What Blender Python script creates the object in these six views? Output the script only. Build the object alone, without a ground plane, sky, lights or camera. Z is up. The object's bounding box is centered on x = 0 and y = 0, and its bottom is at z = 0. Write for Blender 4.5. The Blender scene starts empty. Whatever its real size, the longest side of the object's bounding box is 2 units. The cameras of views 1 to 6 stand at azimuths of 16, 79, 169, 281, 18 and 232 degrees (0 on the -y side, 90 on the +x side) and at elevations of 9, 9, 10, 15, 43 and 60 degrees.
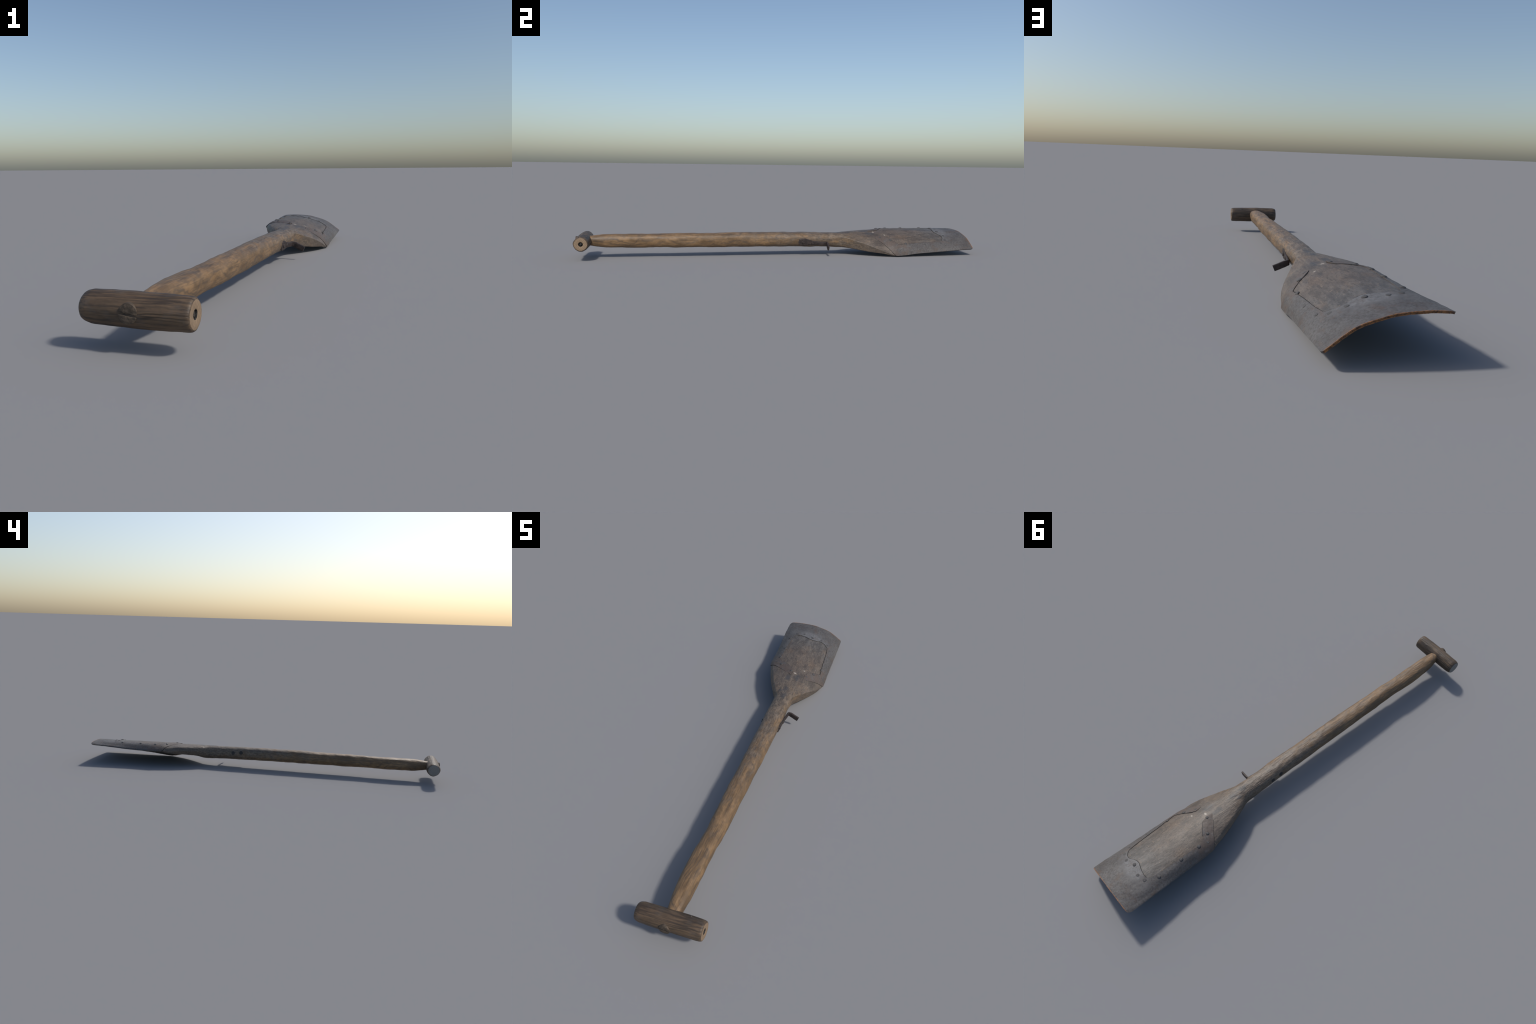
"""Old wooden shovel: one-piece wooden shaft and dished blade, T grip, riveted iron shoe, iron hook."""
import bpy, bmesh, math
import numpy as np
from mathutils import Vector, Matrix, noise

# =====================================================================================
#  GEOMETRY RULES
# =====================================================================================
def catmull(pts, n):
    """n points, evenly spaced by length, on a smooth curve through pts (2D)."""
    P = np.array(pts, float)
    P = np.vstack([2*P[0]-P[1], P, 2*P[-1]-P[-2]])
    out = []
    for i in range(1, len(P)-2):
        p0, p1, p2, p3 = P[i-1:i+3]
        for u in np.linspace(0, 1, 24, endpoint=False):
            out.append(0.5*(2*p1+(p2-p0)*u+(2*p0-5*p1+4*p2-p3)*u*u+(3*p1-p0-3*p2+p3)*u**3))
    out.append(P[-2])
    out = np.array(out)
    d = np.r_[0, np.cumsum(np.linalg.norm(np.diff(out, axis=0), axis=1))]
    q = np.linspace(0, d[-1], n)
    return np.c_[np.interp(q, d, out[:, 0]), np.interp(q, d, out[:, 1])]

def station(ys, S, y):
    """smooth interpolation, along y, between cross-sections S given at ys"""
    i = int(np.clip(np.searchsorted(ys, y)-1, 0, len(ys)-2))
    h = ys[i+1]-ys[i]
    u = (y-ys[i])/h
    p1, p2 = S[i], S[i+1]
    m1 = (p2-p1)/h if i == 0 else (S[i+1]-S[i-1])/(ys[i+1]-ys[i-1])
    m2 = (p2-p1)/h if i == len(ys)-2 else (S[i+2]-S[i])/(ys[i+2]-ys[i])
    if u < 0 or u > 1:
        return p1+(p2-p1)*u
    return (2*u**3-3*u**2+1)*p1+(u**3-2*u**2+u)*h*m1+(-2*u**3+3*u**2)*p2+(u**3-u**2)*h*m2

def table(pairs):
    a = np.array(sorted(pairs), float)
    return lambda v: float(np.interp(v, a[:, 0], a[:, 1]))

def smooth(a, b, v):
    u = min(max((v-a)/(b-a), 0.0), 1.0)
    return u*u*(3-2*u)

def fbm(x, y, z, octaves=4):
    return noise.fractal(Vector((x, y, z)), 1.0, 2.0, octaves)

NT = 97
TT = np.linspace(0, 1, NT)

# outer (back) face of the blade: cross-sections from its left edge to its right edge, (x, z)
BLADE_TOP = {
    0.455: [(-.097,.089),(-.093,.098),(-.0870,.1065),(-.0835,.1092),(-.070,.1120),(-.048,.1140),(-.02,.1150),(.02,.1085),(.06,.0945),(.09,.077),(.108,.060),(.1180,.0490)],
    0.515: [(-.117,.088),(-.1135,.096),(-.1072,.1035),(-.1035,.1065),(-.090,.1115),(-.068,.1160),(-.030,.1190),(.01,.1140),(.05,.1005),(.090,.078),(.117,.053),(.131,.036),(.1390,.0265)],
    0.570: [(-.1335,.0875),(-.1322,.0935),(-.124,.1015),(-.1105,.1105),(-.096,.1160),(-.0666,.1215),(-.03,.1220),(.0,.1165),(.03,.1085),(.0632,.0960),(.0976,.0785),(.1255,.054),(.140,.029),(.1474,.0045)],
    0.700: [(-.1372,.0885),(-.1350,.0930),(-.126,.1005),(-.1125,.1105),(-.098,.1165),(-.07,.120),(-.035,.1200),(.0,.1150),(.03,.1065),(.06,.095),(.095,.0765),(.1215,.0575),(.139,.037),(.1475,.0145)],
    0.850: [(-.1445,.0985),(-.1420,.1015),(-.130,.1065),(-.115,.1125),(-.1,.1163),(-.0723,.1185),(-.0368,.1168),(.0142,.1085),(.0597,.0925),(.0953,.0745),(.1167,.061),(.137,.042),(.1475,.0240)],
    0.990: [(-.1475,.107),(-.136,.1106),(-.109,.1127),(-.083,.1135),(-.057,.1127),(-.032,.1115),(.0017,.1074),(.0325,.099),(.0527,.0937),(.0804,.082),(.1052,.0655),(.1259,.050),(.1381,.041),(.1472,.0340)],
}
_BY = sorted(BLADE_TOP)
_BS = np.array([catmull(BLADE_TOP[y], NT) for y in _BY])
_cache = {}
def top_curve(y):
    k = round(y, 5)
    if k not in _cache:
        _cache[k] = station(_BY, _BS, y)
    return _cache[k]
def top_point(t, y):
    c = top_curve(y)
    return np.array([np.interp(t, TT, c[:, 0]), y, np.interp(t, TT, c[:, 1])])
def top_normal(t, y):
    a = top_point(min(t+.015, 1), y)-top_point(max(t-.015, 0), y)
    b = top_point(t, y+.006)-top_point(t, y-.006)
    n = np.cross(a, b)
    return n/np.linalg.norm(n)
def t_at_x(x, y):
    c = top_curve(y)
    return float(np.interp(x, c[:, 0], TT))

GAP = -.0011                                        # the wood is let in, almost flush with the sheet
SHEET = .0028                                       # thickness of the sheet iron
core_mid = table([(.455,.05),(.57,.036),(.70,.027),(.80,.015),(.86,.004),(.90,.001),(1.02,.0004)])
def core(t, y):
    """thickness of the wood between the two iron sheets"""
    return core_mid(y)*(.16+.84*smooth(0, .34, t))*(.26+.74*smooth(0, .26, 1-t))
def blade_layer(t, y, depth):
    """point `depth` below the outer face; sheets keep square to it"""
    return top_point(t, y)-top_normal(t, y)*depth

# =====================================================================================
#  MATERIALS
# =====================================================================================
class Nodes:
    def __init__(self, name):
        self.mat = bpy.data.materials.new(name)
        self.mat.use_nodes = True
        self.nt = self.mat.node_tree
        self.bsdf = self.nt.nodes["Principled BSDF"]
        self.out = self.nt.nodes["Material Output"]
        self.tc = self.nt.nodes.new("ShaderNodeTexCoord")
        self.obj = self.tc.outputs["Object"]
    def new(self, kind, **kw):
        n = self.nt.nodes.new(kind)
        for k, v in kw.items():
            setattr(n, k, v)
        return n
    def link(self, a, b):
        self.nt.links.new(a, b)
    def put(self, sock, v):
        if isinstance(v, bpy.types.NodeSocket):
            self.link(v, sock)
        else:
            sock.default_value = v
    def mapping(self, scale=(1,1,1), loc=(0,0,0), rot=(0,0,0), vec=None):
        n = self.new("ShaderNodeMapping")
        n.inputs["Scale"].default_value = scale
        n.inputs["Location"].default_value = loc
        n.inputs["Rotation"].default_value = rot
        self.link(vec or self.obj, n.inputs["Vector"])
        return n.outputs[0]
    def noise(self, scale, detail=4, rough=.55, vec=None, distort=0, color=False):
        n = self.new("ShaderNodeTexNoise")
        n.inputs["Scale"].default_value = scale
        n.inputs["Detail"].default_value = detail
        n.inputs["Roughness"].default_value = rough
        n.inputs["Distortion"].default_value = distort
        self.link(vec or self.obj, n.inputs["Vector"])
        return n.outputs["Color" if color else "Fac"]
    def voronoi(self, scale, vec=None, feature='F1', rand=1):
        n = self.new("ShaderNodeTexVoronoi", feature=feature)
        n.inputs["Scale"].default_value = scale
        n.inputs["Randomness"].default_value = rand
        self.link(vec or self.obj, n.inputs["Vector"])
        return n.outputs["Distance"]
    def math(self, op, a, b=0.0, c=0.0, clamp=False):
        n = self.new("ShaderNodeMath", operation=op, use_clamp=clamp)
        for i, v in enumerate((a, b, c)):
            if i < len(n.inputs):
                self.put(n.inputs[i], v)
        return n.outputs[0]
    def ramp(self, fac, lo, hi):
        n = self.new("ShaderNodeMapRange", interpolation_type='SMOOTHSTEP')
        self.put(n.inputs["Value"], fac)
        n.inputs["From Min"].default_value = lo
        n.inputs["From Max"].default_value = hi
        return n.outputs["Result"]
    def mix(self, fac, a, b, blend='MIX'):
        n = self.new("ShaderNodeMix", data_type='RGBA', blend_type=blend)
        self.put(n.inputs[0], fac)
        for s, v in ((n.inputs[6], a), (n.inputs[7], b)):
            self.put(s, (*v, 1) if isinstance(v, tuple) and len(v) == 3 else v)
        return n.outputs[2]
    def xyz(self, vec=None):
        n = self.new("ShaderNodeSeparateXYZ")
        self.link(vec or self.obj, n.inputs[0])
        return n.outputs
    def spot(self, centre, radius, wobble=.6, scale=60, seed=0.0, soft=.35, stretch=(1,1,1)):
        """blotch of matter at a place on the object, with a noisy border"""
        m = self.new("ShaderNodeVectorMath", operation='SUBTRACT')
        self.link(self.obj, m.inputs[0]); m.inputs[1].default_value = centre
        k = self.new("ShaderNodeVectorMath", operation='MULTIPLY')
        self.link(m.outputs[0], k.inputs[0]); k.inputs[1].default_value = stretch
        l = self.new("ShaderNodeVectorMath", operation='LENGTH')
        self.link(k.outputs[0], l.inputs[0])
        nz = self.noise(scale, 4, .65, self.mapping(loc=(seed, seed*1.7, -seed)))
        d = self.math('MULTIPLY_ADD', self.math('SUBTRACT', nz, .5), radius*2*wobble, l.outputs["Value"])
        return self.math('SUBTRACT', 1.0, self.ramp(d, radius*(1-soft), radius*(1+soft)))
    def bump(self, height, strength=.4, dist=.002):
        b = self.new("ShaderNodeBump")
        b.inputs["Strength"].default_value = strength
        b.inputs["Distance"].default_value = dist
        self.link(height, b.inputs["Height"])
        self.link(b.outputs[0], self.bsdf.inputs["Normal"])
    def done(self, colour, rough=.8, spec=.3, metal=0.0, tone=None):
        if tone:
            colour = self.mix(1.0, colour, tone, 'MULTIPLY')
        self.put(self.bsdf.inputs["Base Color"], colour)
        self.put(self.bsdf.inputs["Roughness"], rough)
        self.put(self.bsdf.inputs["Specular IOR Level"], spec)
        self.put(self.bsdf.inputs["Metallic"], metal)
        return self.mat

def shaft_wood():
    m = Nodes("weathered_ash_wood")
    x, y, z = m.xyz()
    # growth rings: layers cut by the hewn surface show as nested loops
    wob = m.noise(1.0, 3, .48, m.mapping((14, 7.5, 14)))
    layer = m.math('ADD', m.math('MULTIPLY', z, .50), m.math('MULTIPLY', x, .62))
    layer = m.math('MULTIPLY_ADD', wob, .058, layer)
    ring = m.math('SINE', m.math('MULTIPLY', layer, 2*math.pi/.0098))
    ring = m.math('POWER', m.math('MULTIPLY_ADD', ring, .5, .5), 3.5)
    fibre = m.noise(1.0, 6, .66, m.mapping((260, 10, 260)))
    blot = m.noise(1.0, 5, .62, m.mapping((26, 13, 26), loc=(3, 1, 2)))
    col = m.mix(m.ramp(blot, .34, .66), (.155, .100, .052), (.290, .185, .095))
    col = m.mix(m.math('MULTIPLY', ring, m.math('MULTIPLY', m.ramp(m.noise(1.0, 3, .5, m.mapping((30, 12, 30), loc=(6, 6, 1))), .34, .58), .68)), col, (.085, .066, .052))
    col = m.mix(m.math('MULTIPLY', m.ramp(fibre, .50, .62), .52), col, (.095, .068, .044))
    col = m.mix(m.math('MULTIPLY', m.ramp(fibre, .46, .30), .30), col, (.36, .25, .145))
    # grey weathering that grows towards the blade
    grime = m.noise(1.0, 6, .68, m.mapping((34, 17, 34), loc=(7, 2, 5)))
    along = m.ramp(y, -.75, .42)
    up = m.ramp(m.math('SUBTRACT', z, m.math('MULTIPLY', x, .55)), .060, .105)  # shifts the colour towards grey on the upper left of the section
    g = m.math('MULTIPLY_ADD', along, .42, m.math('MULTIPLY_ADD', up, .14, m.math('MULTIPLY', grime, .9)))
    grey = m.ramp(g, .60, 1.00)
    greycol = m.mix(m.ramp(m.noise(1.0, 6, .7, m.mapping((140, 40, 140))), .38, .62), (.080, .070, .062), (.200, .170, .143))
    col = m.mix(m.math('MULTIPLY', grey, .85), col, greycol)
    # the dished blade: brown-grey, dirty, with pale scratches
    blade = m.ramp(m.math('MULTIPLY_ADD', grime, .14, y), .37, .55)
    bl = m.noise(1.0, 7, .68, m.mapping((42, 15, 42), loc=(1, 8, 3)))
    bcol = m.mix(m.ramp(bl, .36, .64), (.084, .071, .063), (.152, .128, .110))
    bcol = m.mix(m.math('MULTIPLY', m.ramp(fibre, .53, .70), .5), bcol, (.075, .066, .060))
    front = m.ramp(m.math('MULTIPLY_ADD', bl, .16, y), .74, .92)
    bcol = m.mix(m.math('MULTIPLY', front, .75), bcol, m.mix(m.ramp(bl, .4, .62), (.080, .080, .082), (.134, .136, .140)))
    warm = m.ramp(m.noise(1.0, 4, .6, m.mapping((20, 12, 20), loc=(4, 4, 9))), .52, .70)
    bcol = m.mix(m.math('MULTIPLY', warm, .35), bcol, (.200, .140, .095))
    col = m.mix(blade, col, bcol)
    # pits, scratches, stains
    pit = m.noise(1.0, 3, .7, m.mapping((210, 80, 210), loc=(2, 2, 2)))
    col = m.mix(m.math('MULTIPLY', m.ramp(pit, .56, .66), m.math('MULTIPLY_ADD', along, .55, .12)), col, (.045, .040, .038))
    speck = m.noise(1.0, 5, .74, m.mapping((170, 95, 170), loc=(5, 1, 7)))
    col = m.mix(m.math('MULTIPLY', m.ramp(speck, .54, .64), m.math('MULTIPLY_ADD', along, .50, .12)), col, (.055, .048, .044))
    col = m.mix(m.math('MULTIPLY', m.ramp(speck, .43, .34), m.math('MULTIPLY_ADD', along, .38, .08)), col, (.30, .24, .18))
    scr = m.noise(1.0, 2, .5, m.mapping((60, 260, 60), rot=(0, 0, .5), loc=(9, 1, 4)))
    gate = m.ramp(m.noise(1.0, 2, .5, m.mapping((26, 20, 26), loc=(0, 6, 1))), .50, .62)
    col = m.mix(m.math('MULTIPLY', m.math('MULTIPLY', m.ramp(scr, .63, .70), gate), m.math('MULTIPLY', m.ramp(y, .2, .4), .60)), col, (.34, .26, .18))
    for c, r, s in (((-.0047,.444,.114), .011, 1.0), ((.036,.468,.104), .012, 2.0), ((.012,.352,.113), .011, 3.0), ((.018,.300,.111), .012, 4.0), ((-.010,.335,.108), .008, 8.0)):
        col = m.mix(m.math('MULTIPLY', m.spot(c, r, 2.2, 120, s, .6, (1, .55, 1)), .70), col, (.050, .056, .066))
    for c, r, s in (((.0177,.4951,.1105), .0050, 5.0), ((.093,.600,.074), .0034, 6.0), ((.052,.545,.099), .0036, 6.5)):
        col = m.mix(m.math('MULTIPLY', m.spot(c, r, 2.0, 330, s, .5, (.8, 1.2, 1)), .85), col, (.50, .47, .43))
    h = m.math('ADD', m.math('MULTIPLY', fibre, .8), m.math('MULTIPLY', pit, .7))
    h = m.math('ADD', h, m.math('MULTIPLY', ring, -.12))
    m.bump(h, .55, .0012)
    return m.done(col, m.math('MULTIPLY_ADD', blot, .22, .42), .5, 0, (.83, .785, .725))

def grip_wood():
    m = Nodes("worn_oak_wood")
    x, y, z = m.xyz()
    wob = m.noise(1.0, 3, .5, m.mapping((7, 30, 30)))
    layer = m.math('MULTIPLY_ADD', wob, .026, m.math('ADD', m.math('MULTIPLY', z, .9), m.math('MULTIPLY', y, .5)))
    ring = m.math('SINE', m.math('MULTIPLY', layer, 2*math.pi/.0078))
    ring = m.math('MULTIPLY', m.math('POWER', m.math('MULTIPLY_ADD', ring, .5, .5), 2.0), m.ramp(m.noise(1.0, 3, .5, m.mapping((6, 50, 50), loc=(8, 3, 3))), .36, .62))
    fibre = m.noise(1.0, 6, .68, m.mapping((7, 150, 150)))
    blot = m.noise(1.0, 4, .6, m.mapping((14, 34, 34), loc=(5, 1, 2)))
    col = m.mix(m.ramp(blot, .34, .66), (.100, .070, .044), (.195, .132, .080))
    col = m.mix(m.math('MULTIPLY', ring, .68), col, (.046, .036, .029))
    col = m.mix(m.math('MULTIPLY', m.ramp(fibre, .49, .61), .72), col, (.042, .032, .026))
    col = m.mix(m.math('MULTIPLY', m.ramp(fibre, .44, .28), .35), col, (.25, .175, .11))
    grey = m.ramp(m.noise(1.0, 5, .65, m.mapping((20, 30, 30), loc=(2, 9, 4))), .52, .70)
    col = m.mix(m.math('MULTIPLY', grey, .40), col, (.125, .115, .105))
    h = m.math('ADD', m.math('MULTIPLY', fibre, 1.0), m.math('MULTIPLY', ring, -.6))
    m.bump(h, .6, .0014)
    return m.done(col, .55, .45, 0, (.67, .645, .625))

def end_grain(pale, dark, name, scale=1.0):
    m = Nodes(name)
    x, y, z = m.xyz()
    wob = m.noise(40, 3, .5)
    layer = m.math('MULTIPLY_ADD', wob, .012, m.math('ADD', m.math('MULTIPLY', z, -.55), m.math('MULTIPLY', y, .85)))
    ring = m.math('POWER', m.math('MULTIPLY_ADD', m.math('SINE', m.math('MULTIPLY', layer, 2*math.pi/.0068)), .5, .5), 1.6)
    sp = m.noise(240, 4, .65)
    col = m.mix(m.ramp(m.noise(45, 4, .6), .35, .65), pale, tuple(.8*a+.2*b for a, b in zip(pale, dark)))
    col = m.mix(m.math('MULTIPLY', ring, .50*scale), col, dark)
    col = m.mix(m.math('MULTIPLY', m.ramp(sp, .58, .72), .6), col, dark)
    m.bump(m.math('ADD', sp, m.math('MULTIPLY', ring, -.4)), .5, .001)
    return m.done(col, .8, .25)

def shoe_iron():
    m = Nodes("weathered_sheet_iron")
    x, y, z = m.xyz()
    cloud = m.noise(1.0, 6, .62, m.mapping((24, 15, 24)))
    grit = m.noise(330, 5, .7)
    mott = m.noise(150, 6, .70)
    col = m.mix(m.ramp(cloud, .30, .70), (.098, .096, .098), (.138, .137, .139))
    col = m.mix(m.math('MULTIPLY', m.ramp(mott, .48, .62), .65), col, (.062, .054, .050))
    col = m.mix(m.math('MULTIPLY', m.ramp(mott, .46, .34), .40), col, (.180, .180, .182))
    # brown rust film on straps and rails
    rust = m.noise(1.0, 5, .65, m.mapping((34, 26, 34), loc=(3, 7, 1)))
    back = m.math('SUBTRACT', 1.0, m.ramp(y, .52, .72))
    col = m.mix(m.math('MULTIPLY', m.ramp(m.math('MULTIPLY_ADD', back, .20, rust), .50, .72), .62), col, (.130, .094, .074))
    spk = m.noise(1.0, 4, .7, m.mapping((120, 90, 120), loc=(4, 2, 9)))
    col = m.mix(m.math('MULTIPLY', m.ramp(spk, .66, .74), .65), col, (.230, .115, .055))
    sh = m.noise(1.0, 4, .75, m.mapping((200, 200, 200), loc=(1, 3, 3)))
    col = m.mix(m.math('MULTIPLY', m.ramp(sh, .66, .74), .55), col, (.30, .30, .30))
    # pale worn patch behind the front edge of the window
    wear = m.spot((.008, .868, .112), .042, 1.1, 40, 3.0, .7, (.55, 1.1, .6))
    col = m.mix(m.math('MULTIPLY', wear, m.math('MULTIPLY', m.ramp(mott, .36, .6), .85)), col, (.225, .238, .255))
    # bare rusty cutting edge
    line = m.math('MULTIPLY_ADD', x, -.052, y)
    edge = m.ramp(m.math('MULTIPLY_ADD', m.math('SUBTRACT', spk, .5), .008, line), .9885, .9918)
    col = m.mix(edge, col, m.mix(m.ramp(mott, .4, .6), (.120, .058, .030), (.430, .195, .066)))
    h = m.math('ADD', m.math('MULTIPLY', grit, .35), m.math('ADD', m.math('MULTIPLY', mott, .9), m.math('MULTIPLY', cloud, .6)))
    m.bump(h, .40, .0011)
    return m.done(col, m.math('MULTIPLY_ADD', mott, .3, .42), .45, .0, (.74, .70, .665))

def dark_iron(name, lo, hi, rusty):
    m = Nodes(name)
    a = m.noise(70, 5, .65)
    b = m.noise(260, 4, .7)
    col = m.mix(m.ramp(a, .35, .65), lo, hi)
    col = m.mix(m.math('MULTIPLY', m.ramp(b, .56, .70), .6), col, rusty)
    m.bump(m.math('ADD', a, m.math('MULTIPLY', b, .5)), .5, .0015)
    return m.done(col, .55, .45, .2)

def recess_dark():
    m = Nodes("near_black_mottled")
    a = m.noise(220, 4, .7)
    return m.done(m.mix(m.ramp(a, .4, .62), (.012, .011, .011), (.050, .046, .043)), .8, .2)

# =====================================================================================
#  MESH HELPERS
# =====================================================================================
root = bpy.data.objects.new("wooden_shovel", None)
root.empty_display_size = .2
bpy.context.scene.collection.objects.link(root)
root["label"] = "old wooden shovel with T grip and riveted iron shoe"
root["category"] = "shovel"

def add_part(name, mesh, mat, parent=None):
    ob = bpy.data.objects.new(name, mesh)
    bpy.context.scene.collection.objects.link(ob)
    ob.parent = parent or root
    if mat is not None:
        for mm in (mat if isinstance(mat, (list, tuple)) else [mat]):
            mesh.materials.append(mm)
    return ob

def make_mesh(name, verts, faces, smooth_angle=None):
    me = bpy.data.meshes.new(name)
    me.from_pydata([tuple(v) for v in verts], [], faces)
    me.validate()
    me.polygons.foreach_set("use_smooth", [True]*len(me.polygons))
    if smooth_angle is not None:
        me.set_sharp_from_angle(angle=math.radians(smooth_angle))
    me.update()
    return me

def fix_normals(me):
    bm = bmesh.new(); bm.from_mesh(me)
    bmesh.ops.remove_doubles(bm, verts=bm.verts, dist=1e-6)
    bmesh.ops.recalc_face_normals(bm, faces=bm.faces)
    bm.to_mesh(me); bm.free()
    return me

# =====================================================================================
#  WOODEN BODY: shaft running over into the dished blade (one carved piece)
# =====================================================================================
NB, NW = 61, 15           # points on the underside and on each side wall

def superellipse(cx, cz, hw, hh, n, roll, a0, a1, k):
    out = []
    for a in np.radians(np.linspace(a0, a1, k)):
        c, s = math.cos(a), math.sin(a)
        r = (abs(c)**n+abs(s)**n)**(-1/n)
        px, pz = hw*r*c, hh*r*s
        out.append((cx+px*math.cos(roll)+pz*math.sin(roll), cz-px*math.sin(roll)+pz*math.cos(roll)))
    return np.array(out)

def close_ring(top, bottom, bulge):
    """top runs left to right, bottom right to left; side walls join them"""
    def wall(a, b):
        q = []
        d = b-a
        nrm = np.array([d[1], -d[0]])
        nrm = -nrm/(np.linalg.norm(nrm)+1e-9)
        for u in np.linspace(0, 1, NW+2)[1:-1]:
            q.append(a+d*u+nrm*bulge*4*u*(1-u))
        return np.array(q)
    return np.vstack([top, wall(top[-1], bottom[0]), bottom, wall(bottom[-1], top[0])])

def shaft_ring(cx, cz, hw, hh, n=2.6, roll=.10):
    k = NT+NW+NB+NW
    top = superellipse(cx, cz, hw, hh, n, roll, 142, 38, NT)
    right = superellipse(cx, cz, hw, hh, n, roll, 38, -38, NW+2)[1:-1]
    bot = superellipse(cx, cz, hw, hh, n, roll, -38, -142, NB)
    left = superellipse(cx, cz, hw, hh, n, roll, -142, -218, NW+2)[1:-1]
    return np.vstack([top, right, bot, left])

RINGS = {}
# y: left x, right x, bottom z, top z
for y, xl, xr, zb, zt in (
        (-.955, -.0060, .0405, .0600, .1065), (-.930, -.0070, .0425, .0590, .1075), (-.900, -.0115, .0455, .0535, .1105),
        (-.860, -.0165, .0475, .0490, .1140), (-.815, -.0205, .0478, .0475, .1145), (-.760, -.0220, .0478, .0468, .1142),
        (-.690, -.0215, .0478, .0462, .1142), (-.630, -.0180, .0482, .0458, .1142), (-.590, -.0172, .0522, .0455, .1145),
        (-.540, -.0172, .0520, .0452, .1148), (-.440, -.0190, .0525, .0445, .1152), (-.340, -.0208, .0545, .0440, .1158),
        (-.200, -.0212, .0552, .0430, .1160), (-.080, -.0222, .0558, .0420, .1160), (.040, -.0240, .0560, .0410, .1152),
        (.130, -.0255, .0575, .0400, .1140), (.200, -.0270, .0560, .0395, .1120), (.260, -.0285, .0555, .0375, .1108)):
    xl, xr, zb, zt = xl-.0015, xr-.0022, zb+.0014, zt-.0008
    RINGS[y] = shaft_ring((xl+xr)/2, (zb+zt)/2, (xr-xl)/2, (zt-zb)/2)
RINGS[.310] = close_ring(catmull([(-.031,.086),(-.027,.096),(-.0195,.1030),(-.0165,.1048),(-.004,.1088),(.016,.1105),(.038,.105),(.053,.092)], NT),
                         catmull([(.049,.046),(.040,.038),(.018,.036),(-.012,.040),(-.029,.054)], NB), .003)
RINGS[.340] = close_ring(catmull([(-.048,.086),(-.044,.096),(-.0370,.1045),(-.0315,.1070),(-.012,.1112),(.018,.1110),(.044,.102),(.0650,.0862)], NT),
                         catmull([(.054,.040),(.044,.035),(.018,.036),(-.016,.043),(-.042,.056)], NB), .002)
RINGS[.370] = close_ring(catmull([(-.063,.087),(-.0585,.097),(-.0502,.1060),(-.0445,.1085),(-.022,.1120),(.016,.1110),(.048,.0985),(.0795,.0768)], NT),
                         catmull([(.068,.032),(.050,.034),(.016,.040),(-.022,.050),(-.056,.061)], NB), .001)
RINGS[.412] = close_ring(catmull([(-.081,.088),(-.0770,.098),(-.0690,.1066),(-.0635,.1090),(-.030,.1138),(.012,.1115),(.050,.0965),(.0975,.0652)], NT),
                         catmull([(.089,.025),(.056,.036),(.012,.048),(-.036,.059),(-.074,.066)], NB), .0)
RINGS[.460] = close_ring(top_curve(.460), catmull([(.111,.018),(.070,.041),(.020,.060),(-.040,.071),(-.095,.072)], NB), .0)
RINGS[.515] = close_ring(np.array([blade_layer(t, .515, .0012)[[0, 2]] for t in TT]),
                         catmull([(.133,.013),(.090,.050),(.045,.074),(-.02,.087),(-.08,.085),(-.113,.075)], NB), .0)
for y in (.57, .64, .70, .76, .82, .86, .88):
    top = np.array([blade_layer(t, y, SHEET+GAP)[[0, 2]] for t in TT])
    bot = np.array([blade_layer(t, y, SHEET+GAP+core(t, y))[[0, 2]] for t in np.linspace(1, 0, NB)])
    top[0] += (.0015, 0); top[-1] += (-.0015, .001)
    RINGS[y] = close_ring(top, bot, .0)
_RY = sorted(RINGS)
_RS = np.array([RINGS[y] for y in _RY])

def build_body():
    ys = np.r_[np.arange(-.955, .25, .004), np.arange(.25, .88, .003), .88]
    K = NT+2*NW+NB
    V = np.zeros((len(ys), K, 3))
    for i, y in enumerate(ys):
        r = station(_RY, _RS, y)
        V[i, :, 0], V[i, :, 1], V[i, :, 2] = r[:, 0], y, r[:, 1]
    # outward normals of the rings
    dt = np.roll(V, -1, 1)-np.roll(V, 1, 1)
    dy = np.gradient(V, axis=0)
    N = np.cross(dt, dy)
    N /= np.linalg.norm(N, axis=2, keepdims=True)+1e-12
    ctr = V.mean(axis=1, keepdims=True)
    sign = np.sign(((V-ctr)*N).sum(axis=2).mean())
    N *= sign
    for i, y in enumerate(ys):
        shaft = 1-smooth(.25, .42, y)
        grippy = smooth(-.95, -.88, y)
        for j in range(K):
            p = V[i, j]
            # hewn flats, shallow scallops and fibre
            a = .0022*shaft*grippy*fbm(p[0]*20, y*9, p[2]*20, 2)
            a += .0013*shaft*grippy*abs(fbm(p[0]*26+5, y*15, p[2]*26, 2))-.0004*shaft
            b = .0009*fbm(p[0]*55, y*24+9, p[2]*55, 3)
            c = .00035*fbm(p[0]*220, y*14, p[2]*220+4, 3)
            d = a*(1.0)+b*(.5+.5*shaft)+c
            if y > .5:
                d *= .55
            V[i, j] = p+N[i, j]*d
    verts = V.reshape(-1, 3)
    faces = []
    for i in range(len(ys)-1):
        for j in range(K):
            k = (j+1) % K
            faces.append((i*K+j, i*K+k, (i+1)*K+k, (i+1)*K+j))
    faces.append(tuple(range(K)))
    faces.append(tuple((len(ys)-1)*K+j for j in range(K))[::-1])
    return fix_normals(make_mesh("body", verts, faces)), ys

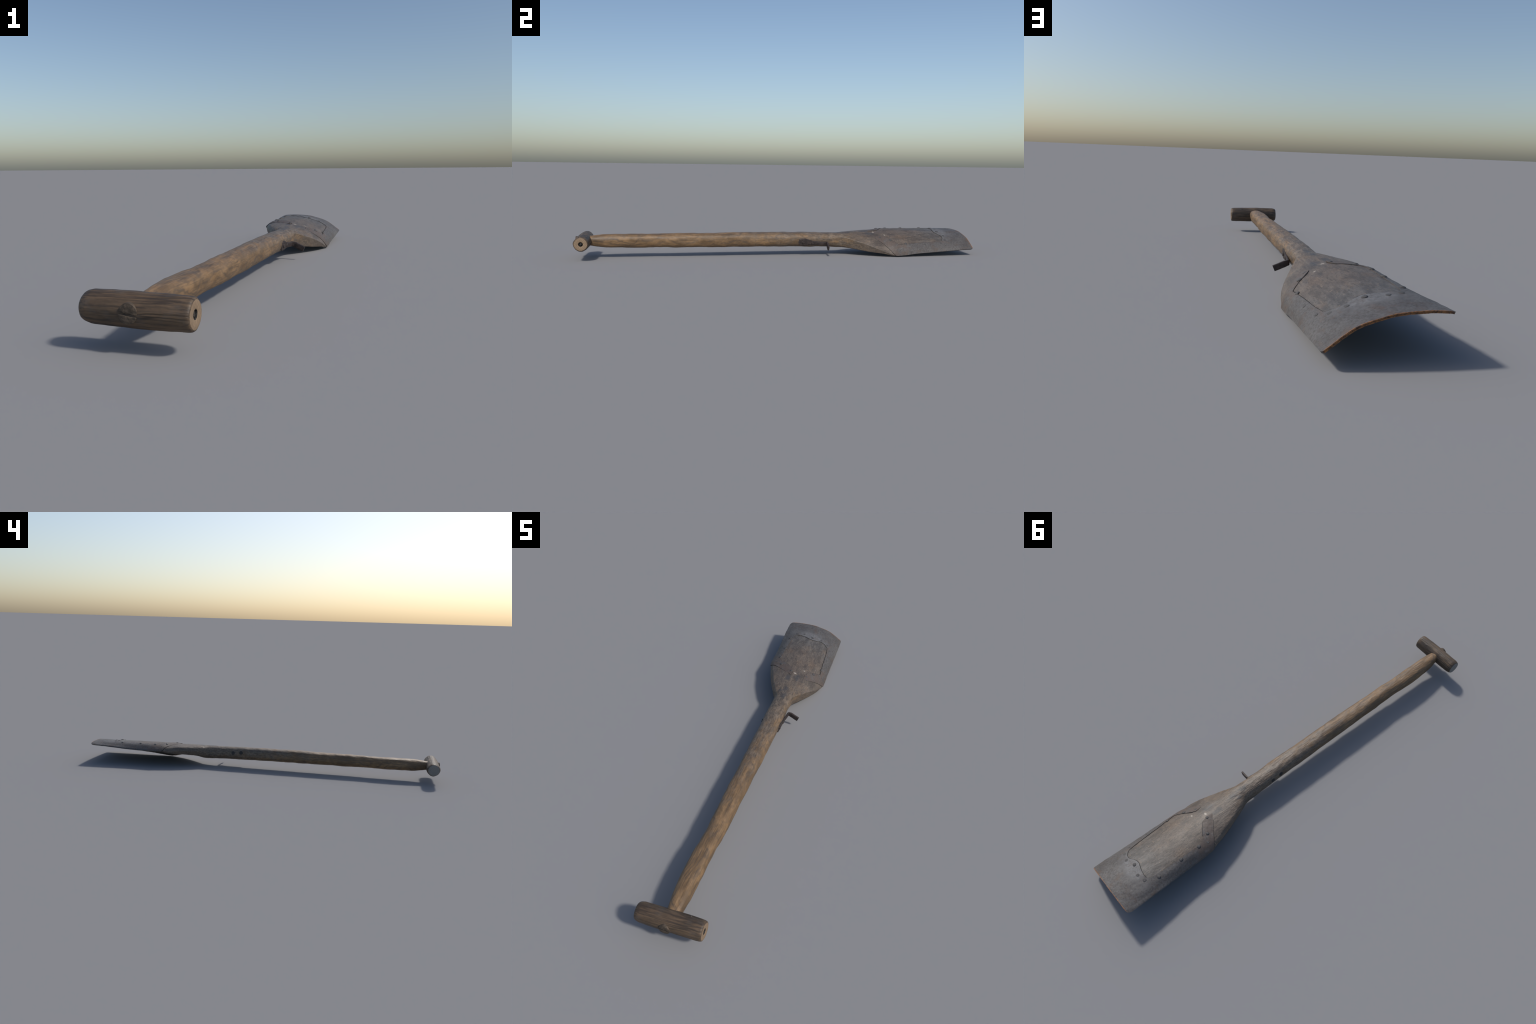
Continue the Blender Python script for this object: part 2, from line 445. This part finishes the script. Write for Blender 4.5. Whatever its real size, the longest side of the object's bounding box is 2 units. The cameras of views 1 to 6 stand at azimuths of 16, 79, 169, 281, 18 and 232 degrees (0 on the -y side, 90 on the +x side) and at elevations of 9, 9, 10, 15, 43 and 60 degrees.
def split_body(me, cuts, names, mat):
    """separate the one carved piece by region; border vertices and normals stay common"""
    normals = np.array([v.normal[:] for v in me.vertices])
    co = np.array([v.co[:] for v in me.vertices])
    obs = []
    for name, (lo, hi) in zip(names, cuts):
        fs = [tuple(p.vertices) for p in me.polygons if lo <= co[list(p.vertices), 1].mean() < hi]
        used = sorted({v for f in fs for v in f})
        idx = {v: i for i, v in enumerate(used)}
        part = make_mesh(name, co[used], [tuple(idx[v] for v in f) for f in fs])
        part.normals_split_custom_set_from_vertices([tuple(normals[v]) for v in used])
        obs.append(add_part(name, part, mat))
    return obs

wood = shaft_wood()
body, _ = build_body()
split_body(body, [(-2, .3001), (.3001, 2)], ["shaft", "wooden_blade"], wood)
bpy.data.meshes.remove(body)

# =====================================================================================
#  IRON SHOE: U-shaped sheet with two straps, on both faces of the blade
# =====================================================================================
left_rail = table([(.50,.175),(.587,.175),(.68,.176),(.77,.186),(.81,.200),(.838,.212),(.86,.212),(1.0,.20)])
right_rail = table([(.50,.83),(.598,.83),(.65,.826),(.724,.821),(.79,.815),(.843,.798),(.86,.798),(1.0,.80)])
CL, CR = .19, .81
def t_of(c, y):
    return float(np.interp(c, [0, CL, CR, 1], [0, left_rail(y), right_rail(y), 1]))
def c_of(t, y):
    return float(np.interp(t, [0, left_rail(y), right_rail(y), 1], [0, CL, CR, 1]))
def ctable(pairs):
    return table([(c_of(t, y), y) for t, y in pairs])
back_left = ctable([(0,.556),(.03,.549),(.07,.541),(.14,.526),(.225,.508),(.315,.489),(.43,.473),(.46,.470)])
back_right = ctable([(.645,.520),(.655,.512),(.68,.493),(.705,.475),(.76,.490),(.815,.510),(.91,.543),(.965,.562),(1,.577)])
strap_left = ctable([(.175,.587),(.20,.574),(.29,.553),(.365,.536),(.405,.524),(.430,.508),(.46,.490)])
strap_right = ctable([(.640,.516),(.655,.519),(.661,.533),(.69,.549),(.715,.559),(.77,.580),(.83,.598)])
seam = ctable([(.212,.836),(.222,.842),(.25,.848),(.30,.850),(.38,.847),(.44,.842),(.485,.838),(.53,.840),(.575,.846),(.62,.854),
               (.655,.859),(.685,.860),(.72,.858),(.755,.852),(.785,.846),(.798,.836)])
C_LTIP, C_RTIP = c_of(.444, .49), c_of(.650, .52)

def front_edge(c):
    t = t_of(c, .99)
    y = .9850+.0155*t
    r0, r1 = .058, .030                       # rounded corners
    if t < r0:
        y -= .019*(1-math.sqrt(max(0, 1-(1-t/r0)**2)))
    if t > 1-r1:
        y -= .011*(1-math.sqrt(max(0, 1-((t-1+r1)/r1)**2)))
    wear = .0009*fbm(t*30, 3.3, 0, 3)
    return y+wear

def build_shoe(name, outer, mat):
    """outer True: sheet on the back of the blade; False: its twin on the hollow side"""
    cols = np.r_[np.linspace(0, CL, 26), np.linspace(CL, C_LTIP, 30)[1:], np.linspace(C_LTIP, C_RTIP, 22)[1:],
                 np.linspace(C_RTIP, CR, 24)[1:], np.linspace(CR, 1, 28)[1:]]
    R1, R2, R3 = 16, 46, 36
    rows = R1+R2+R3
    grid, cell = {}, set()
    pts = np.zeros((len(cols), rows+1, 2))
    for i, c in enumerate(cols):
        yf = front_edge(c)
        ys = seam(c) if CL <= c <= CR else (.840 if c < CL else .838)
        if c < CL:
            ys = seam(CL)
        elif c > CR:
            ys = seam(CR)
        if c <= C_LTIP+1e-9:
            yb = back_left(c); yt = strap_left(max(c, CL))
        elif c >= C_RTIP-1e-9:
            yb = back_right(c); yt = strap_right(min(c, CR))
        else:
            u = (c-C_LTIP)/(C_RTIP-C_LTIP)
            yb, yt = .5, .52
        y = np.r_[np.linspace(yb, yt, R1+1), np.linspace(yt, ys, R2+1)[1:], ys+(yf-ys)*np.linspace(0, 1, R3+1)[1:]]
        for j, v in enumerate(y):
            pts[i, j] = (c, v)
    for i in range(len(cols)-1):
        m = (cols[i]+cols[i+1])/2
        for j in range(rows):
            rail = m < CL or m > CR
            strap = m < C_LTIP or m > C_RTIP
            if (j < R1 and strap) or (R1 <= j < R1+R2 and rail) or j >= R1+R2:
                cell.add((i, j))
    verts, index, faces = [], {}, []
    def depth(t, y, side):
        if outer:
            return 0.0 if side == 0 else SHEET
        k = SHEET+core(t, y)
        return k+.0002 if side == 0 else k+SHEET
    def vert(i, j, side):
        key = (i, j, side)
        if key not in index:
            c, y = pts[i, j]
            t = t_of(c, y)
            d = depth(t, y, side)
            p = blade_layer(t, y, d)
            n = top_normal(t, y)
            # hammered, dented sheet; edges worn and a little lifted at the strap ends
            dent = .0008*fbm(p[0]*24, y*24, 1.7, 3)+.0004*fbm(p[0]*90, y*90, 4.1, 3)
            rim = smooth(.0, .10, t)*smooth(1.0, .90, t) if False else 1.0
            edge = max(smooth(.10, .0, t), smooth(.93, 1.0, t))
            dent += edge*(.0012*fbm(y*34, t*5, 8.8, 3))
            lift = 0.0
            if outer:
                lift += .0022*smooth(c_of(.36, .5), C_LTIP, c)*(1-smooth(.53, .60, y))*(c <= C_LTIP+.01)
                lift += .0010*smooth(c_of(.72, .5), C_RTIP, c)*(1-smooth(.55, .60, y))*(c >= C_RTIP-.01)
            index[key] = len(verts)
            verts.append(p+n*(dent+lift))
        return index[key]
    for (i, j) in cell:
        a = [(i, j), (i+1, j), (i+1, j+1), (i, j+1)]
        faces.append(tuple(vert(*q, 0) for q in a))
        faces.append(tuple(vert(*q, 1) for q in a)[::-1])
        for e, nb in (((0, 1), (i, j-1)), ((1, 2), (i+1, j)), ((2, 3), (i, j+1)), ((3, 0), (i-1, j))):
            if nb not in cell:
                p, q = a[e[0]], a[e[1]]
                faces.append((vert(*q, 0), vert(*p, 0), vert(*p, 1), vert(*q, 1)))
    me = fix_normals(make_mesh(name, verts, faces))
    me.polygons.foreach_set("use_smooth", [True]*len(me.polygons))
    me.set_sharp_from_angle(angle=math.radians(50))
    return add_part(name, me, mat)

iron = shoe_iron()
shoe = build_shoe("iron_shoe", True, iron)
lining = build_shoe("inner_shoe_plate", False, iron)

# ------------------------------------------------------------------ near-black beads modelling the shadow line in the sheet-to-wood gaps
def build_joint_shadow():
    n = 70
    runs = [[(c, back_left(c)-.0007) for c in np.linspace(.004, C_LTIP, n)],
            [(C_LTIP+.003, y) for y in np.linspace(back_left(C_LTIP), strap_left(C_LTIP), 12)],
            [(c, strap_left(c)+.0007) for c in np.linspace(C_LTIP, CL+.06, n)],
            [(c, seam(c)-.0007) for c in np.linspace(CL+.03, CR, n)],
            [(CR-.003, y) for y in np.linspace(seam(CR), strap_right(CR), n)],
            [(c, strap_right(c)+.0007) for c in np.linspace(CR, C_RTIP, n)],
            [(C_RTIP-.002, y) for y in np.linspace(strap_right(C_RTIP), back_right(C_RTIP), 8)],
            [(c, back_right(c)-.0007) for c in np.linspace(C_RTIP, .992, n)]]
    V, F, K = [], [], 8
    for q, run in enumerate(runs):
        P, N = [], []
        for c, y in run:
            t = t_of(c, y)
            N.append(Vector(top_normal(t, y)))
            P.append(Vector(blade_layer(t, y, .0016)))
        base = len(V)
        for i, p in enumerate(P):
            tan = (P[min(i+1, len(P)-1)]-P[max(i-1, 0)]).normalized()
            side = tan.cross(N[i]).normalized()
            r = .00125*(1+.55*fbm(p.x*70, p.y*70, q, 2))
            if i in (0, len(P)-1):
                r *= .3
            for a in range(K):
                th = 2*math.pi*a/K
                V.append(p+side*(r*math.cos(th))+N[i]*(r*math.sin(th)))
        for i in range(len(P)-1):
            for a in range(K):
                b = (a+1) % K
                F.append((base+i*K+a, base+i*K+b, base+(i+1)*K+b, base+(i+1)*K+a))
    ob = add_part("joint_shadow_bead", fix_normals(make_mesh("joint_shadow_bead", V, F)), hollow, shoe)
    ob["kind"] = "stuff"
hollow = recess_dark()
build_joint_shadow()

# ------------------------------------------------------------------ rivets
def dome_mesh(name, flat):
    """hand-closed rivet head: low irregular dome on a short skirt"""
    prof = [(1.0, -.4), (1.02, .0), (.97, .22), (.80, .46), (.52, .62*(1-.3*flat)), (.22, .70*(1-.4*flat)), (0, .71*(1-.4*flat))]
    k = 22
    V, F = [], []
    for r, h in prof[:-1]:
        for a in range(k):
            th = 2*math.pi*a/k
            w = 1+.10*noise.noise(Vector((math.cos(th)*1.3, math.sin(th)*1.3, h+flat*5)))
            V.append((r*w*math.cos(th), r*w*math.sin(th), h+.07*noise.noise(Vector((r*2*math.cos(th), r*2*math.sin(th), 3+flat*7)))))
    V.append((0, 0, prof[-1][1]))
    for i in range(len(prof)-2):
        for a in range(k):
            b = (a+1) % k
            F.append((i*k+a, i*k+b, (i+1)*k+b, (i+1)*k+a))
    top = len(V)-1
    for a in range(k):
        F.append(((len(prof)-2)*k+a, (len(prof)-2)*k+(a+1) % k, top))
    return make_mesh(name, V, F)

rivet_mat = dark_iron("rivet_iron", (.060, .057, .056), (.092, .088, .086), (.095, .068, .052))
dome, low = dome_mesh("rivet_dome", 0.0), dome_mesh("rivet_low", 1.0)
for mm in (dome, low):
    mm.materials.append(rivet_mat)
# x, y, radius, height factor
RIVETS = [(-.0666,.5416,.0075,1.0), (-.0045,.5008,.0062,.8), (-.0922,.6036,.0080,1.0), (-.0926,.6934,.0085,1.0),
          (-.0969,.805,.0080,.9), (-.0723,.8585,.0072,.6), (-.0368,.869,.0070,.5), (.0142,.856,.0078,.8),
          (.0597,.8718,.0066,.5), (.0953,.8632,.0064,.3), (.1167,.831,.0055,.3), (.1233,.7405,.0055,.3),
          (.1189,.6366,.0070,.7), (.0976,.5596,.0075,.9), (.0725,.5128,.0062,.5), (-.099,.563,.006,.4)]
for n, (x, y, r, hf) in enumerate(RIVETS):
    t = t_at_x(x, y)
    p, nn = top_point(t, y), Vector(top_normal(t, y))
    ob = bpy.data.objects.new("rivet", low if hf < .65 else dome)
    bpy.context.scene.collection.objects.link(ob)
    ob.parent = shoe
    rot = Vector((0, 0, 1)).rotation_difference(nn).to_matrix().to_4x4()
    spin = Matrix.Rotation(n*1.7, 4, 'Z')
    sc = Matrix.Diagonal((r, r*(.9+.05*(n % 3)), r*.62*hf, 1))
    ob.matrix_world = Matrix.Translation(Vector(p)+nn*(.0004+(.0015 if (x, y) == (-.0045, .5008) else 0))) @ rot @ spin @ sc

# =====================================================================================
#  T GRIP
# =====================================================================================
GL, GR = Vector((-.0990, -.9590, .0846)), Vector((.1375, -.9615, .0812))
g_axis = (GR-GL).normalized()
g_up = (Vector((0, 0, 1))-g_axis*g_axis.z).normalized()
g_side = g_axis.cross(g_up).normalized()
G_LEN = (GR-GL).length

def build_grip():
    prof = []                                     # (distance along the axis, radius)
    prof += [(.0005, .0), (.0004, .012), (.0002, .022), (.0003, .0270), (.0018, .0290), (.0065, .0318), (.013, .0335)]
    for s in np.linspace(.018, G_LEN-.014, 110):
        u = s/G_LEN
        prof.append((s, .0343+.0018*math.sin(math.pi*u)))
    prof += [(G_LEN-.008, .0342), (G_LEN-.0038, .0333), (G_LEN-.0012, .0315), (G_LEN-.0002, .0290), (G_LEN-.0002, .020), (G_LEN-.0006, .0130),
             (G_LEN-.0012, .0104), (G_LEN-.0040, .0096), (G_LEN-.011, .0088), (G_LEN-.0112, .0)]
    K = 144
    V, F, M = [], [], []
    for s, r in prof:
        body = smooth(.003, .02, s)*smooth(G_LEN-.003, G_LEN-.02, s) if r > .02 else 0
        for a in range(K):
            th = 2*math.pi*a/K
            cu, cs = math.cos(th), math.sin(th)
            rr = r
            if r > .026:
                # long open grain grooves and worn hollows
                g = fbm(s*5, cu*7+2, cs*7, 4)
                groove = -.0008*max(0, g)*body
                rr += groove+.0010*fbm(s*14, cu*1.6, cs*1.6+7, 3)+.00025*fbm(s*30, cu*30, cs*30, 2)
                rr *= 1+.018*math.cos(4*th+.5)
            p = GL+g_axis*s+g_up*(rr*cu)+g_side*(rr*cs)
            if r < .028:
                p += g_axis*(.0003*fbm(cu*r*120, cs*r*120, s*20, 3))
            V.append(p)
    n = len(prof)
    for i in range(n-1):
        for a in range(K):
            b = (a+1) % K
            F.append((i*K+a, i*K+b, (i+1)*K+b, (i+1)*K+a))
            s, r = prof[i]
            M.append(1 if i < 4 else (2 if n-8 < i < n-4 else (3 if i >= n-4 else 0)))
    me = make_mesh("grip", V, F)
    me.polygons.foreach_set("material_index", M)
    return me

grip_mat = grip_wood()
pale_end = end_grain((.265, .190, .125), (.110, .076, .050), "pale_end_grain", .7)
grey_end = end_grain((.235, .225, .21), (.14, .13, .12), "grey_end_grain", .5)
grip_me = build_grip()
bm = bmesh.new(); bm.from_mesh(grip_me)
bmesh.ops.remove_doubles(bm, verts=bm.verts, dist=1e-6)
bmesh.ops.recalc_face_normals(bm, faces=bm.faces)
bm.to_mesh(grip_me); bm.free()
grip = add_part("grip", grip_me, [grip_mat, grey_end, pale_end, hollow])

# crumbled core in the end hole
def lump(name, centre, radius, mat, parent, seed, squash=(1, 1, 1)):
    bm = bmesh.new()
    bmesh.ops.create_icosphere(bm, subdivisions=4, radius=1)
    for v in bm.verts:
        d = v.co.normalized()
        k = 1+.45*fbm(d.x*1.8+seed, d.y*1.8, d.z*1.8, 3)
        v.co = Vector((d.x*squash[0], d.y*squash[1], d.z*squash[2]))*k*radius+centre
    me = bpy.data.meshes.new(name); bm.to_mesh(me); bm.free()
    me.polygons.foreach_set("use_smooth", [True]*len(me.polygons))
    return add_part(name, me, mat, parent)
lump("rotten_core", GR-g_axis*.0075, .0066, hollow, grip, 3.0, (.8, 1, 1))

# tenon end with its wedge slot, showing on the outer side of the grip
def build_tenon():
    cx, cz, r = .0128, .0835, .0208
    V, F, M = [], [], []
    rad = [0, .12, .24, .36, .48, .6, .7, .8, .88, .94, .98, 1.0, 1.01, 1.01]
    K = 96
    for i, q in enumerate(rad):
        for a in range(K):
            th = 2*math.pi*a/K
            w = 1+.03*math.sin(2*th+.6)+.015*math.sin(5*th)
            x, z = q*r*w*math.cos(th)*.95, q*r*w*math.sin(th)*1.03
            zz = z*math.cos(.16)+x*math.sin(.16)+.0015        # slot runs slightly downhill
            slot = math.exp(-(zz/.0017)**2)
            y = -.9985 - .0012*smooth(-.01, .012, zz)+.0012*smooth(.7, 1.0, q)+.0046*slot*(.7+.3*math.sin(x*300))
            y += .0005*fbm(x*160, z*160, 2, 3)
            if i == len(rad)-1:
                y = -.975
            elif i == len(rad)-2:
                y += .0012
            V.append((cx+x, y, cz+z))
    for i in range(len(rad)-1):
        for a in range(K):
            b = (a+1) % K
            F.append((i*K+a, i*K+b, (i+1)*K+b, (i+1)*K+a))
    return fix_normals(make_mesh("tenon", V, F))
def tenon_wood():
    m = Nodes("tenon_end_wood")
    x, y, z = m.xyz()
    a, b = m.noise(130, 5, .65), m.noise(420, 4, .7)
    col = m.mix(m.ramp(a, .35, .65), (.055, .044, .034), (.110, .083, .060))
    col = m.mix(m.math('MULTIPLY', m.ramp(b, .56, .7), .6), col, (.045, .038, .032))
    zz = m.math('ADD', m.math('MULTIPLY_ADD', m.math('SUBTRACT', x, .0128), math.sin(.16), m.math('MULTIPLY', m.math('SUBTRACT', z, .0835), math.cos(.16))), .0015)
    gap = m.math('SUBTRACT', 1, m.ramp(m.math('ABSOLUTE', m.math('MULTIPLY_ADD', m.math('SUBTRACT', a, .5), .003, zz)), .0012, .0026))
    col = m.mix(gap, col, (.020, .018, .018))
    m.bump(m.math('ADD', a, m.math('MULTIPLY', b, .5)), .5, .001)
    return m.done(col, .75, .25)
add_part("tenon", build_tenon(), tenon_wood(), grip)

# small nail at the top of the grip
def disc(name, centre, normal, r, h, mat, parent, wob=.06, seed=0.0, dish=0.0):
    k = 28
    n = Vector(normal).normalized()
    rot = Vector((0, 0, 1)).rotation_difference(n).to_matrix()
    V, F = [], []
    rings = [(0, h-dish), (.5, h-dish*.6), (.85, h), (.97, h-.12*r), (1.0, h-.3*r), (1.0, -r*.8)]
    for q, zz in rings:
        for a in range(k):
            th = 2*math.pi*a/k
            w = 1+wob*noise.noise(Vector((math.cos(th)*1.5+seed, math.sin(th)*1.5, seed)))
            V.append(Vector(centre)+rot @ Vector((q*r*w*math.cos(th), q*r*w*math.sin(th), zz)))
    for i in range(len(rings)-1):
        for a in range(k):
            b = (a+1) % k
            F.append((i*k+a, i*k+b, (i+1)*k+b, (i+1)*k+a))
    return add_part(name, fix_normals(make_mesh(name, V, F)), mat, parent)

hook_mat = dark_iron("brown_forged_iron", (.024, .019, .018), (.052, .038, .034), (.085, .045, .032))
disc("nail_head", (.0847, -.940, .1128), (0, .45, .9), .0022, .0006, dark_iron("nail_iron", (.07, .06, .055), (.16, .14, .12), (.05, .04, .04)), grip)

# =====================================================================================
#  HOOK on the right side of the shaft, bolts through to the left side
# =====================================================================================
def build_hook():
    # centreline stations: point, half height (up), half thickness (out), outward direction
    up = Vector((.15, 0, .99)).normalized()
    S = []
    for y, zc, hh, x, ht in ((.0865,.0685,.0060,.0520,.0026), (.0885,.0685,.0125,.0526,.0030), (.0945,.0685,.0172,.0532,.0032), (.104,.0684,.0188,.0536,.0033),
                             (.118,.0680,.0188,.0540,.0033), (.132,.0668,.0162,.0544,.0033), (.146,.0655,.0130,.0548,.0034), (.162,.0640,.0108,.0554,.0035),
                             (.180,.0625,.0095,.0566,.0037), (.198,.0612,.0092,.0584,.0040), (.212,.0604,.0094,.0602,.0042)):
        S.append((Vector((x, y, zc)), hh, ht, Vector((1, 0, -.10)).normalized()))
    for ang, x, y, zc in ((12, .0612,.2240,.0602), (45, .0632,.2300,.0598), (78, .0690,.2320,.0588)):
        a = math.radians(ang)
        S.append((Vector((x, y, zc)), .0096, .0043, Vector((math.cos(a), -math.sin(a), -.1)).normalized()))
    for u in np.linspace(0, 1, 8):
        S.append((Vector((.0735+.0370*u, .2322-.0040*u, .0570-.0165*u)), .0108-.0004*u, .0045, Vector((0, -1, 0))))
    V, F = [], []
    K = 28
    for i, (c, hh, ht, o) in enumerate(S):
        if i < len(S)-1:
            tang = (S[i+1][0]-c).normalized()
        o = (o-tang*o.dot(tang)).normalized()
        uu = tang.cross(o).normalized()
        if uu.z < 0:
            uu = -uu
        for a in range(K):
            th = 2*math.pi*a/K
            cc, ss = math.cos(th), math.sin(th)
            q = (abs(cc)**5+abs(ss)**5)**(-1/5)
            p = c+uu*(hh*q*cc)+o*(ht*q*ss)
            p += Vector((1, 1, 1))*0.0
            nz = .0006*fbm(p.x*60, p.y*60, p.z*60, 3)
            V.append(p+o*nz*ss+uu*nz*cc)
    for i in range(len(S)-1):
        for a in range(K):
            b = (a+1) % K
            F.append((i*K+a, i*K+b, (i+1)*K+b, (i+1)*K+a))
    F.append(tuple(range(K)))
    F.append(tuple((len(S)-1)*K+a for a in range(K))[::-1])
    me = fix_normals(make_mesh("hook", V, F, 40))
    me.set_sharp_from_angle(angle=math.radians(40))
    return me
hook = add_part("hook", build_hook(), hook_mat)
for n, (y, z) in enumerate(((.111, .0672), (.160, .0625))):
    disc("bolt_head", (.0575+.0016*n, y, z), (1, 0, -.05), .0080, .0018+.0006*(1-n), hook_mat, hook, .06, n*3.0, .0006)
bolt_mat = dark_iron("blackened_bolt_iron", (.018, .017, .018), (.040, .038, .040), (.05, .04, .035))
for n, (y, z) in enumerate(((.109, .0885), (.155, .0839))):
    r = station(_RY, _RS, y)
    left = r[r[:, 0] < 0]
    bx = left[np.argmin(np.abs(left[:, 1]-z)), 0]
    disc("bolt_end", (bx-.0004, y, z), (-1, 0, .12), .0108, .0010, bolt_mat, hook, .05, 5+n*3.0, .0004)

root.location = (0, 0, 0)
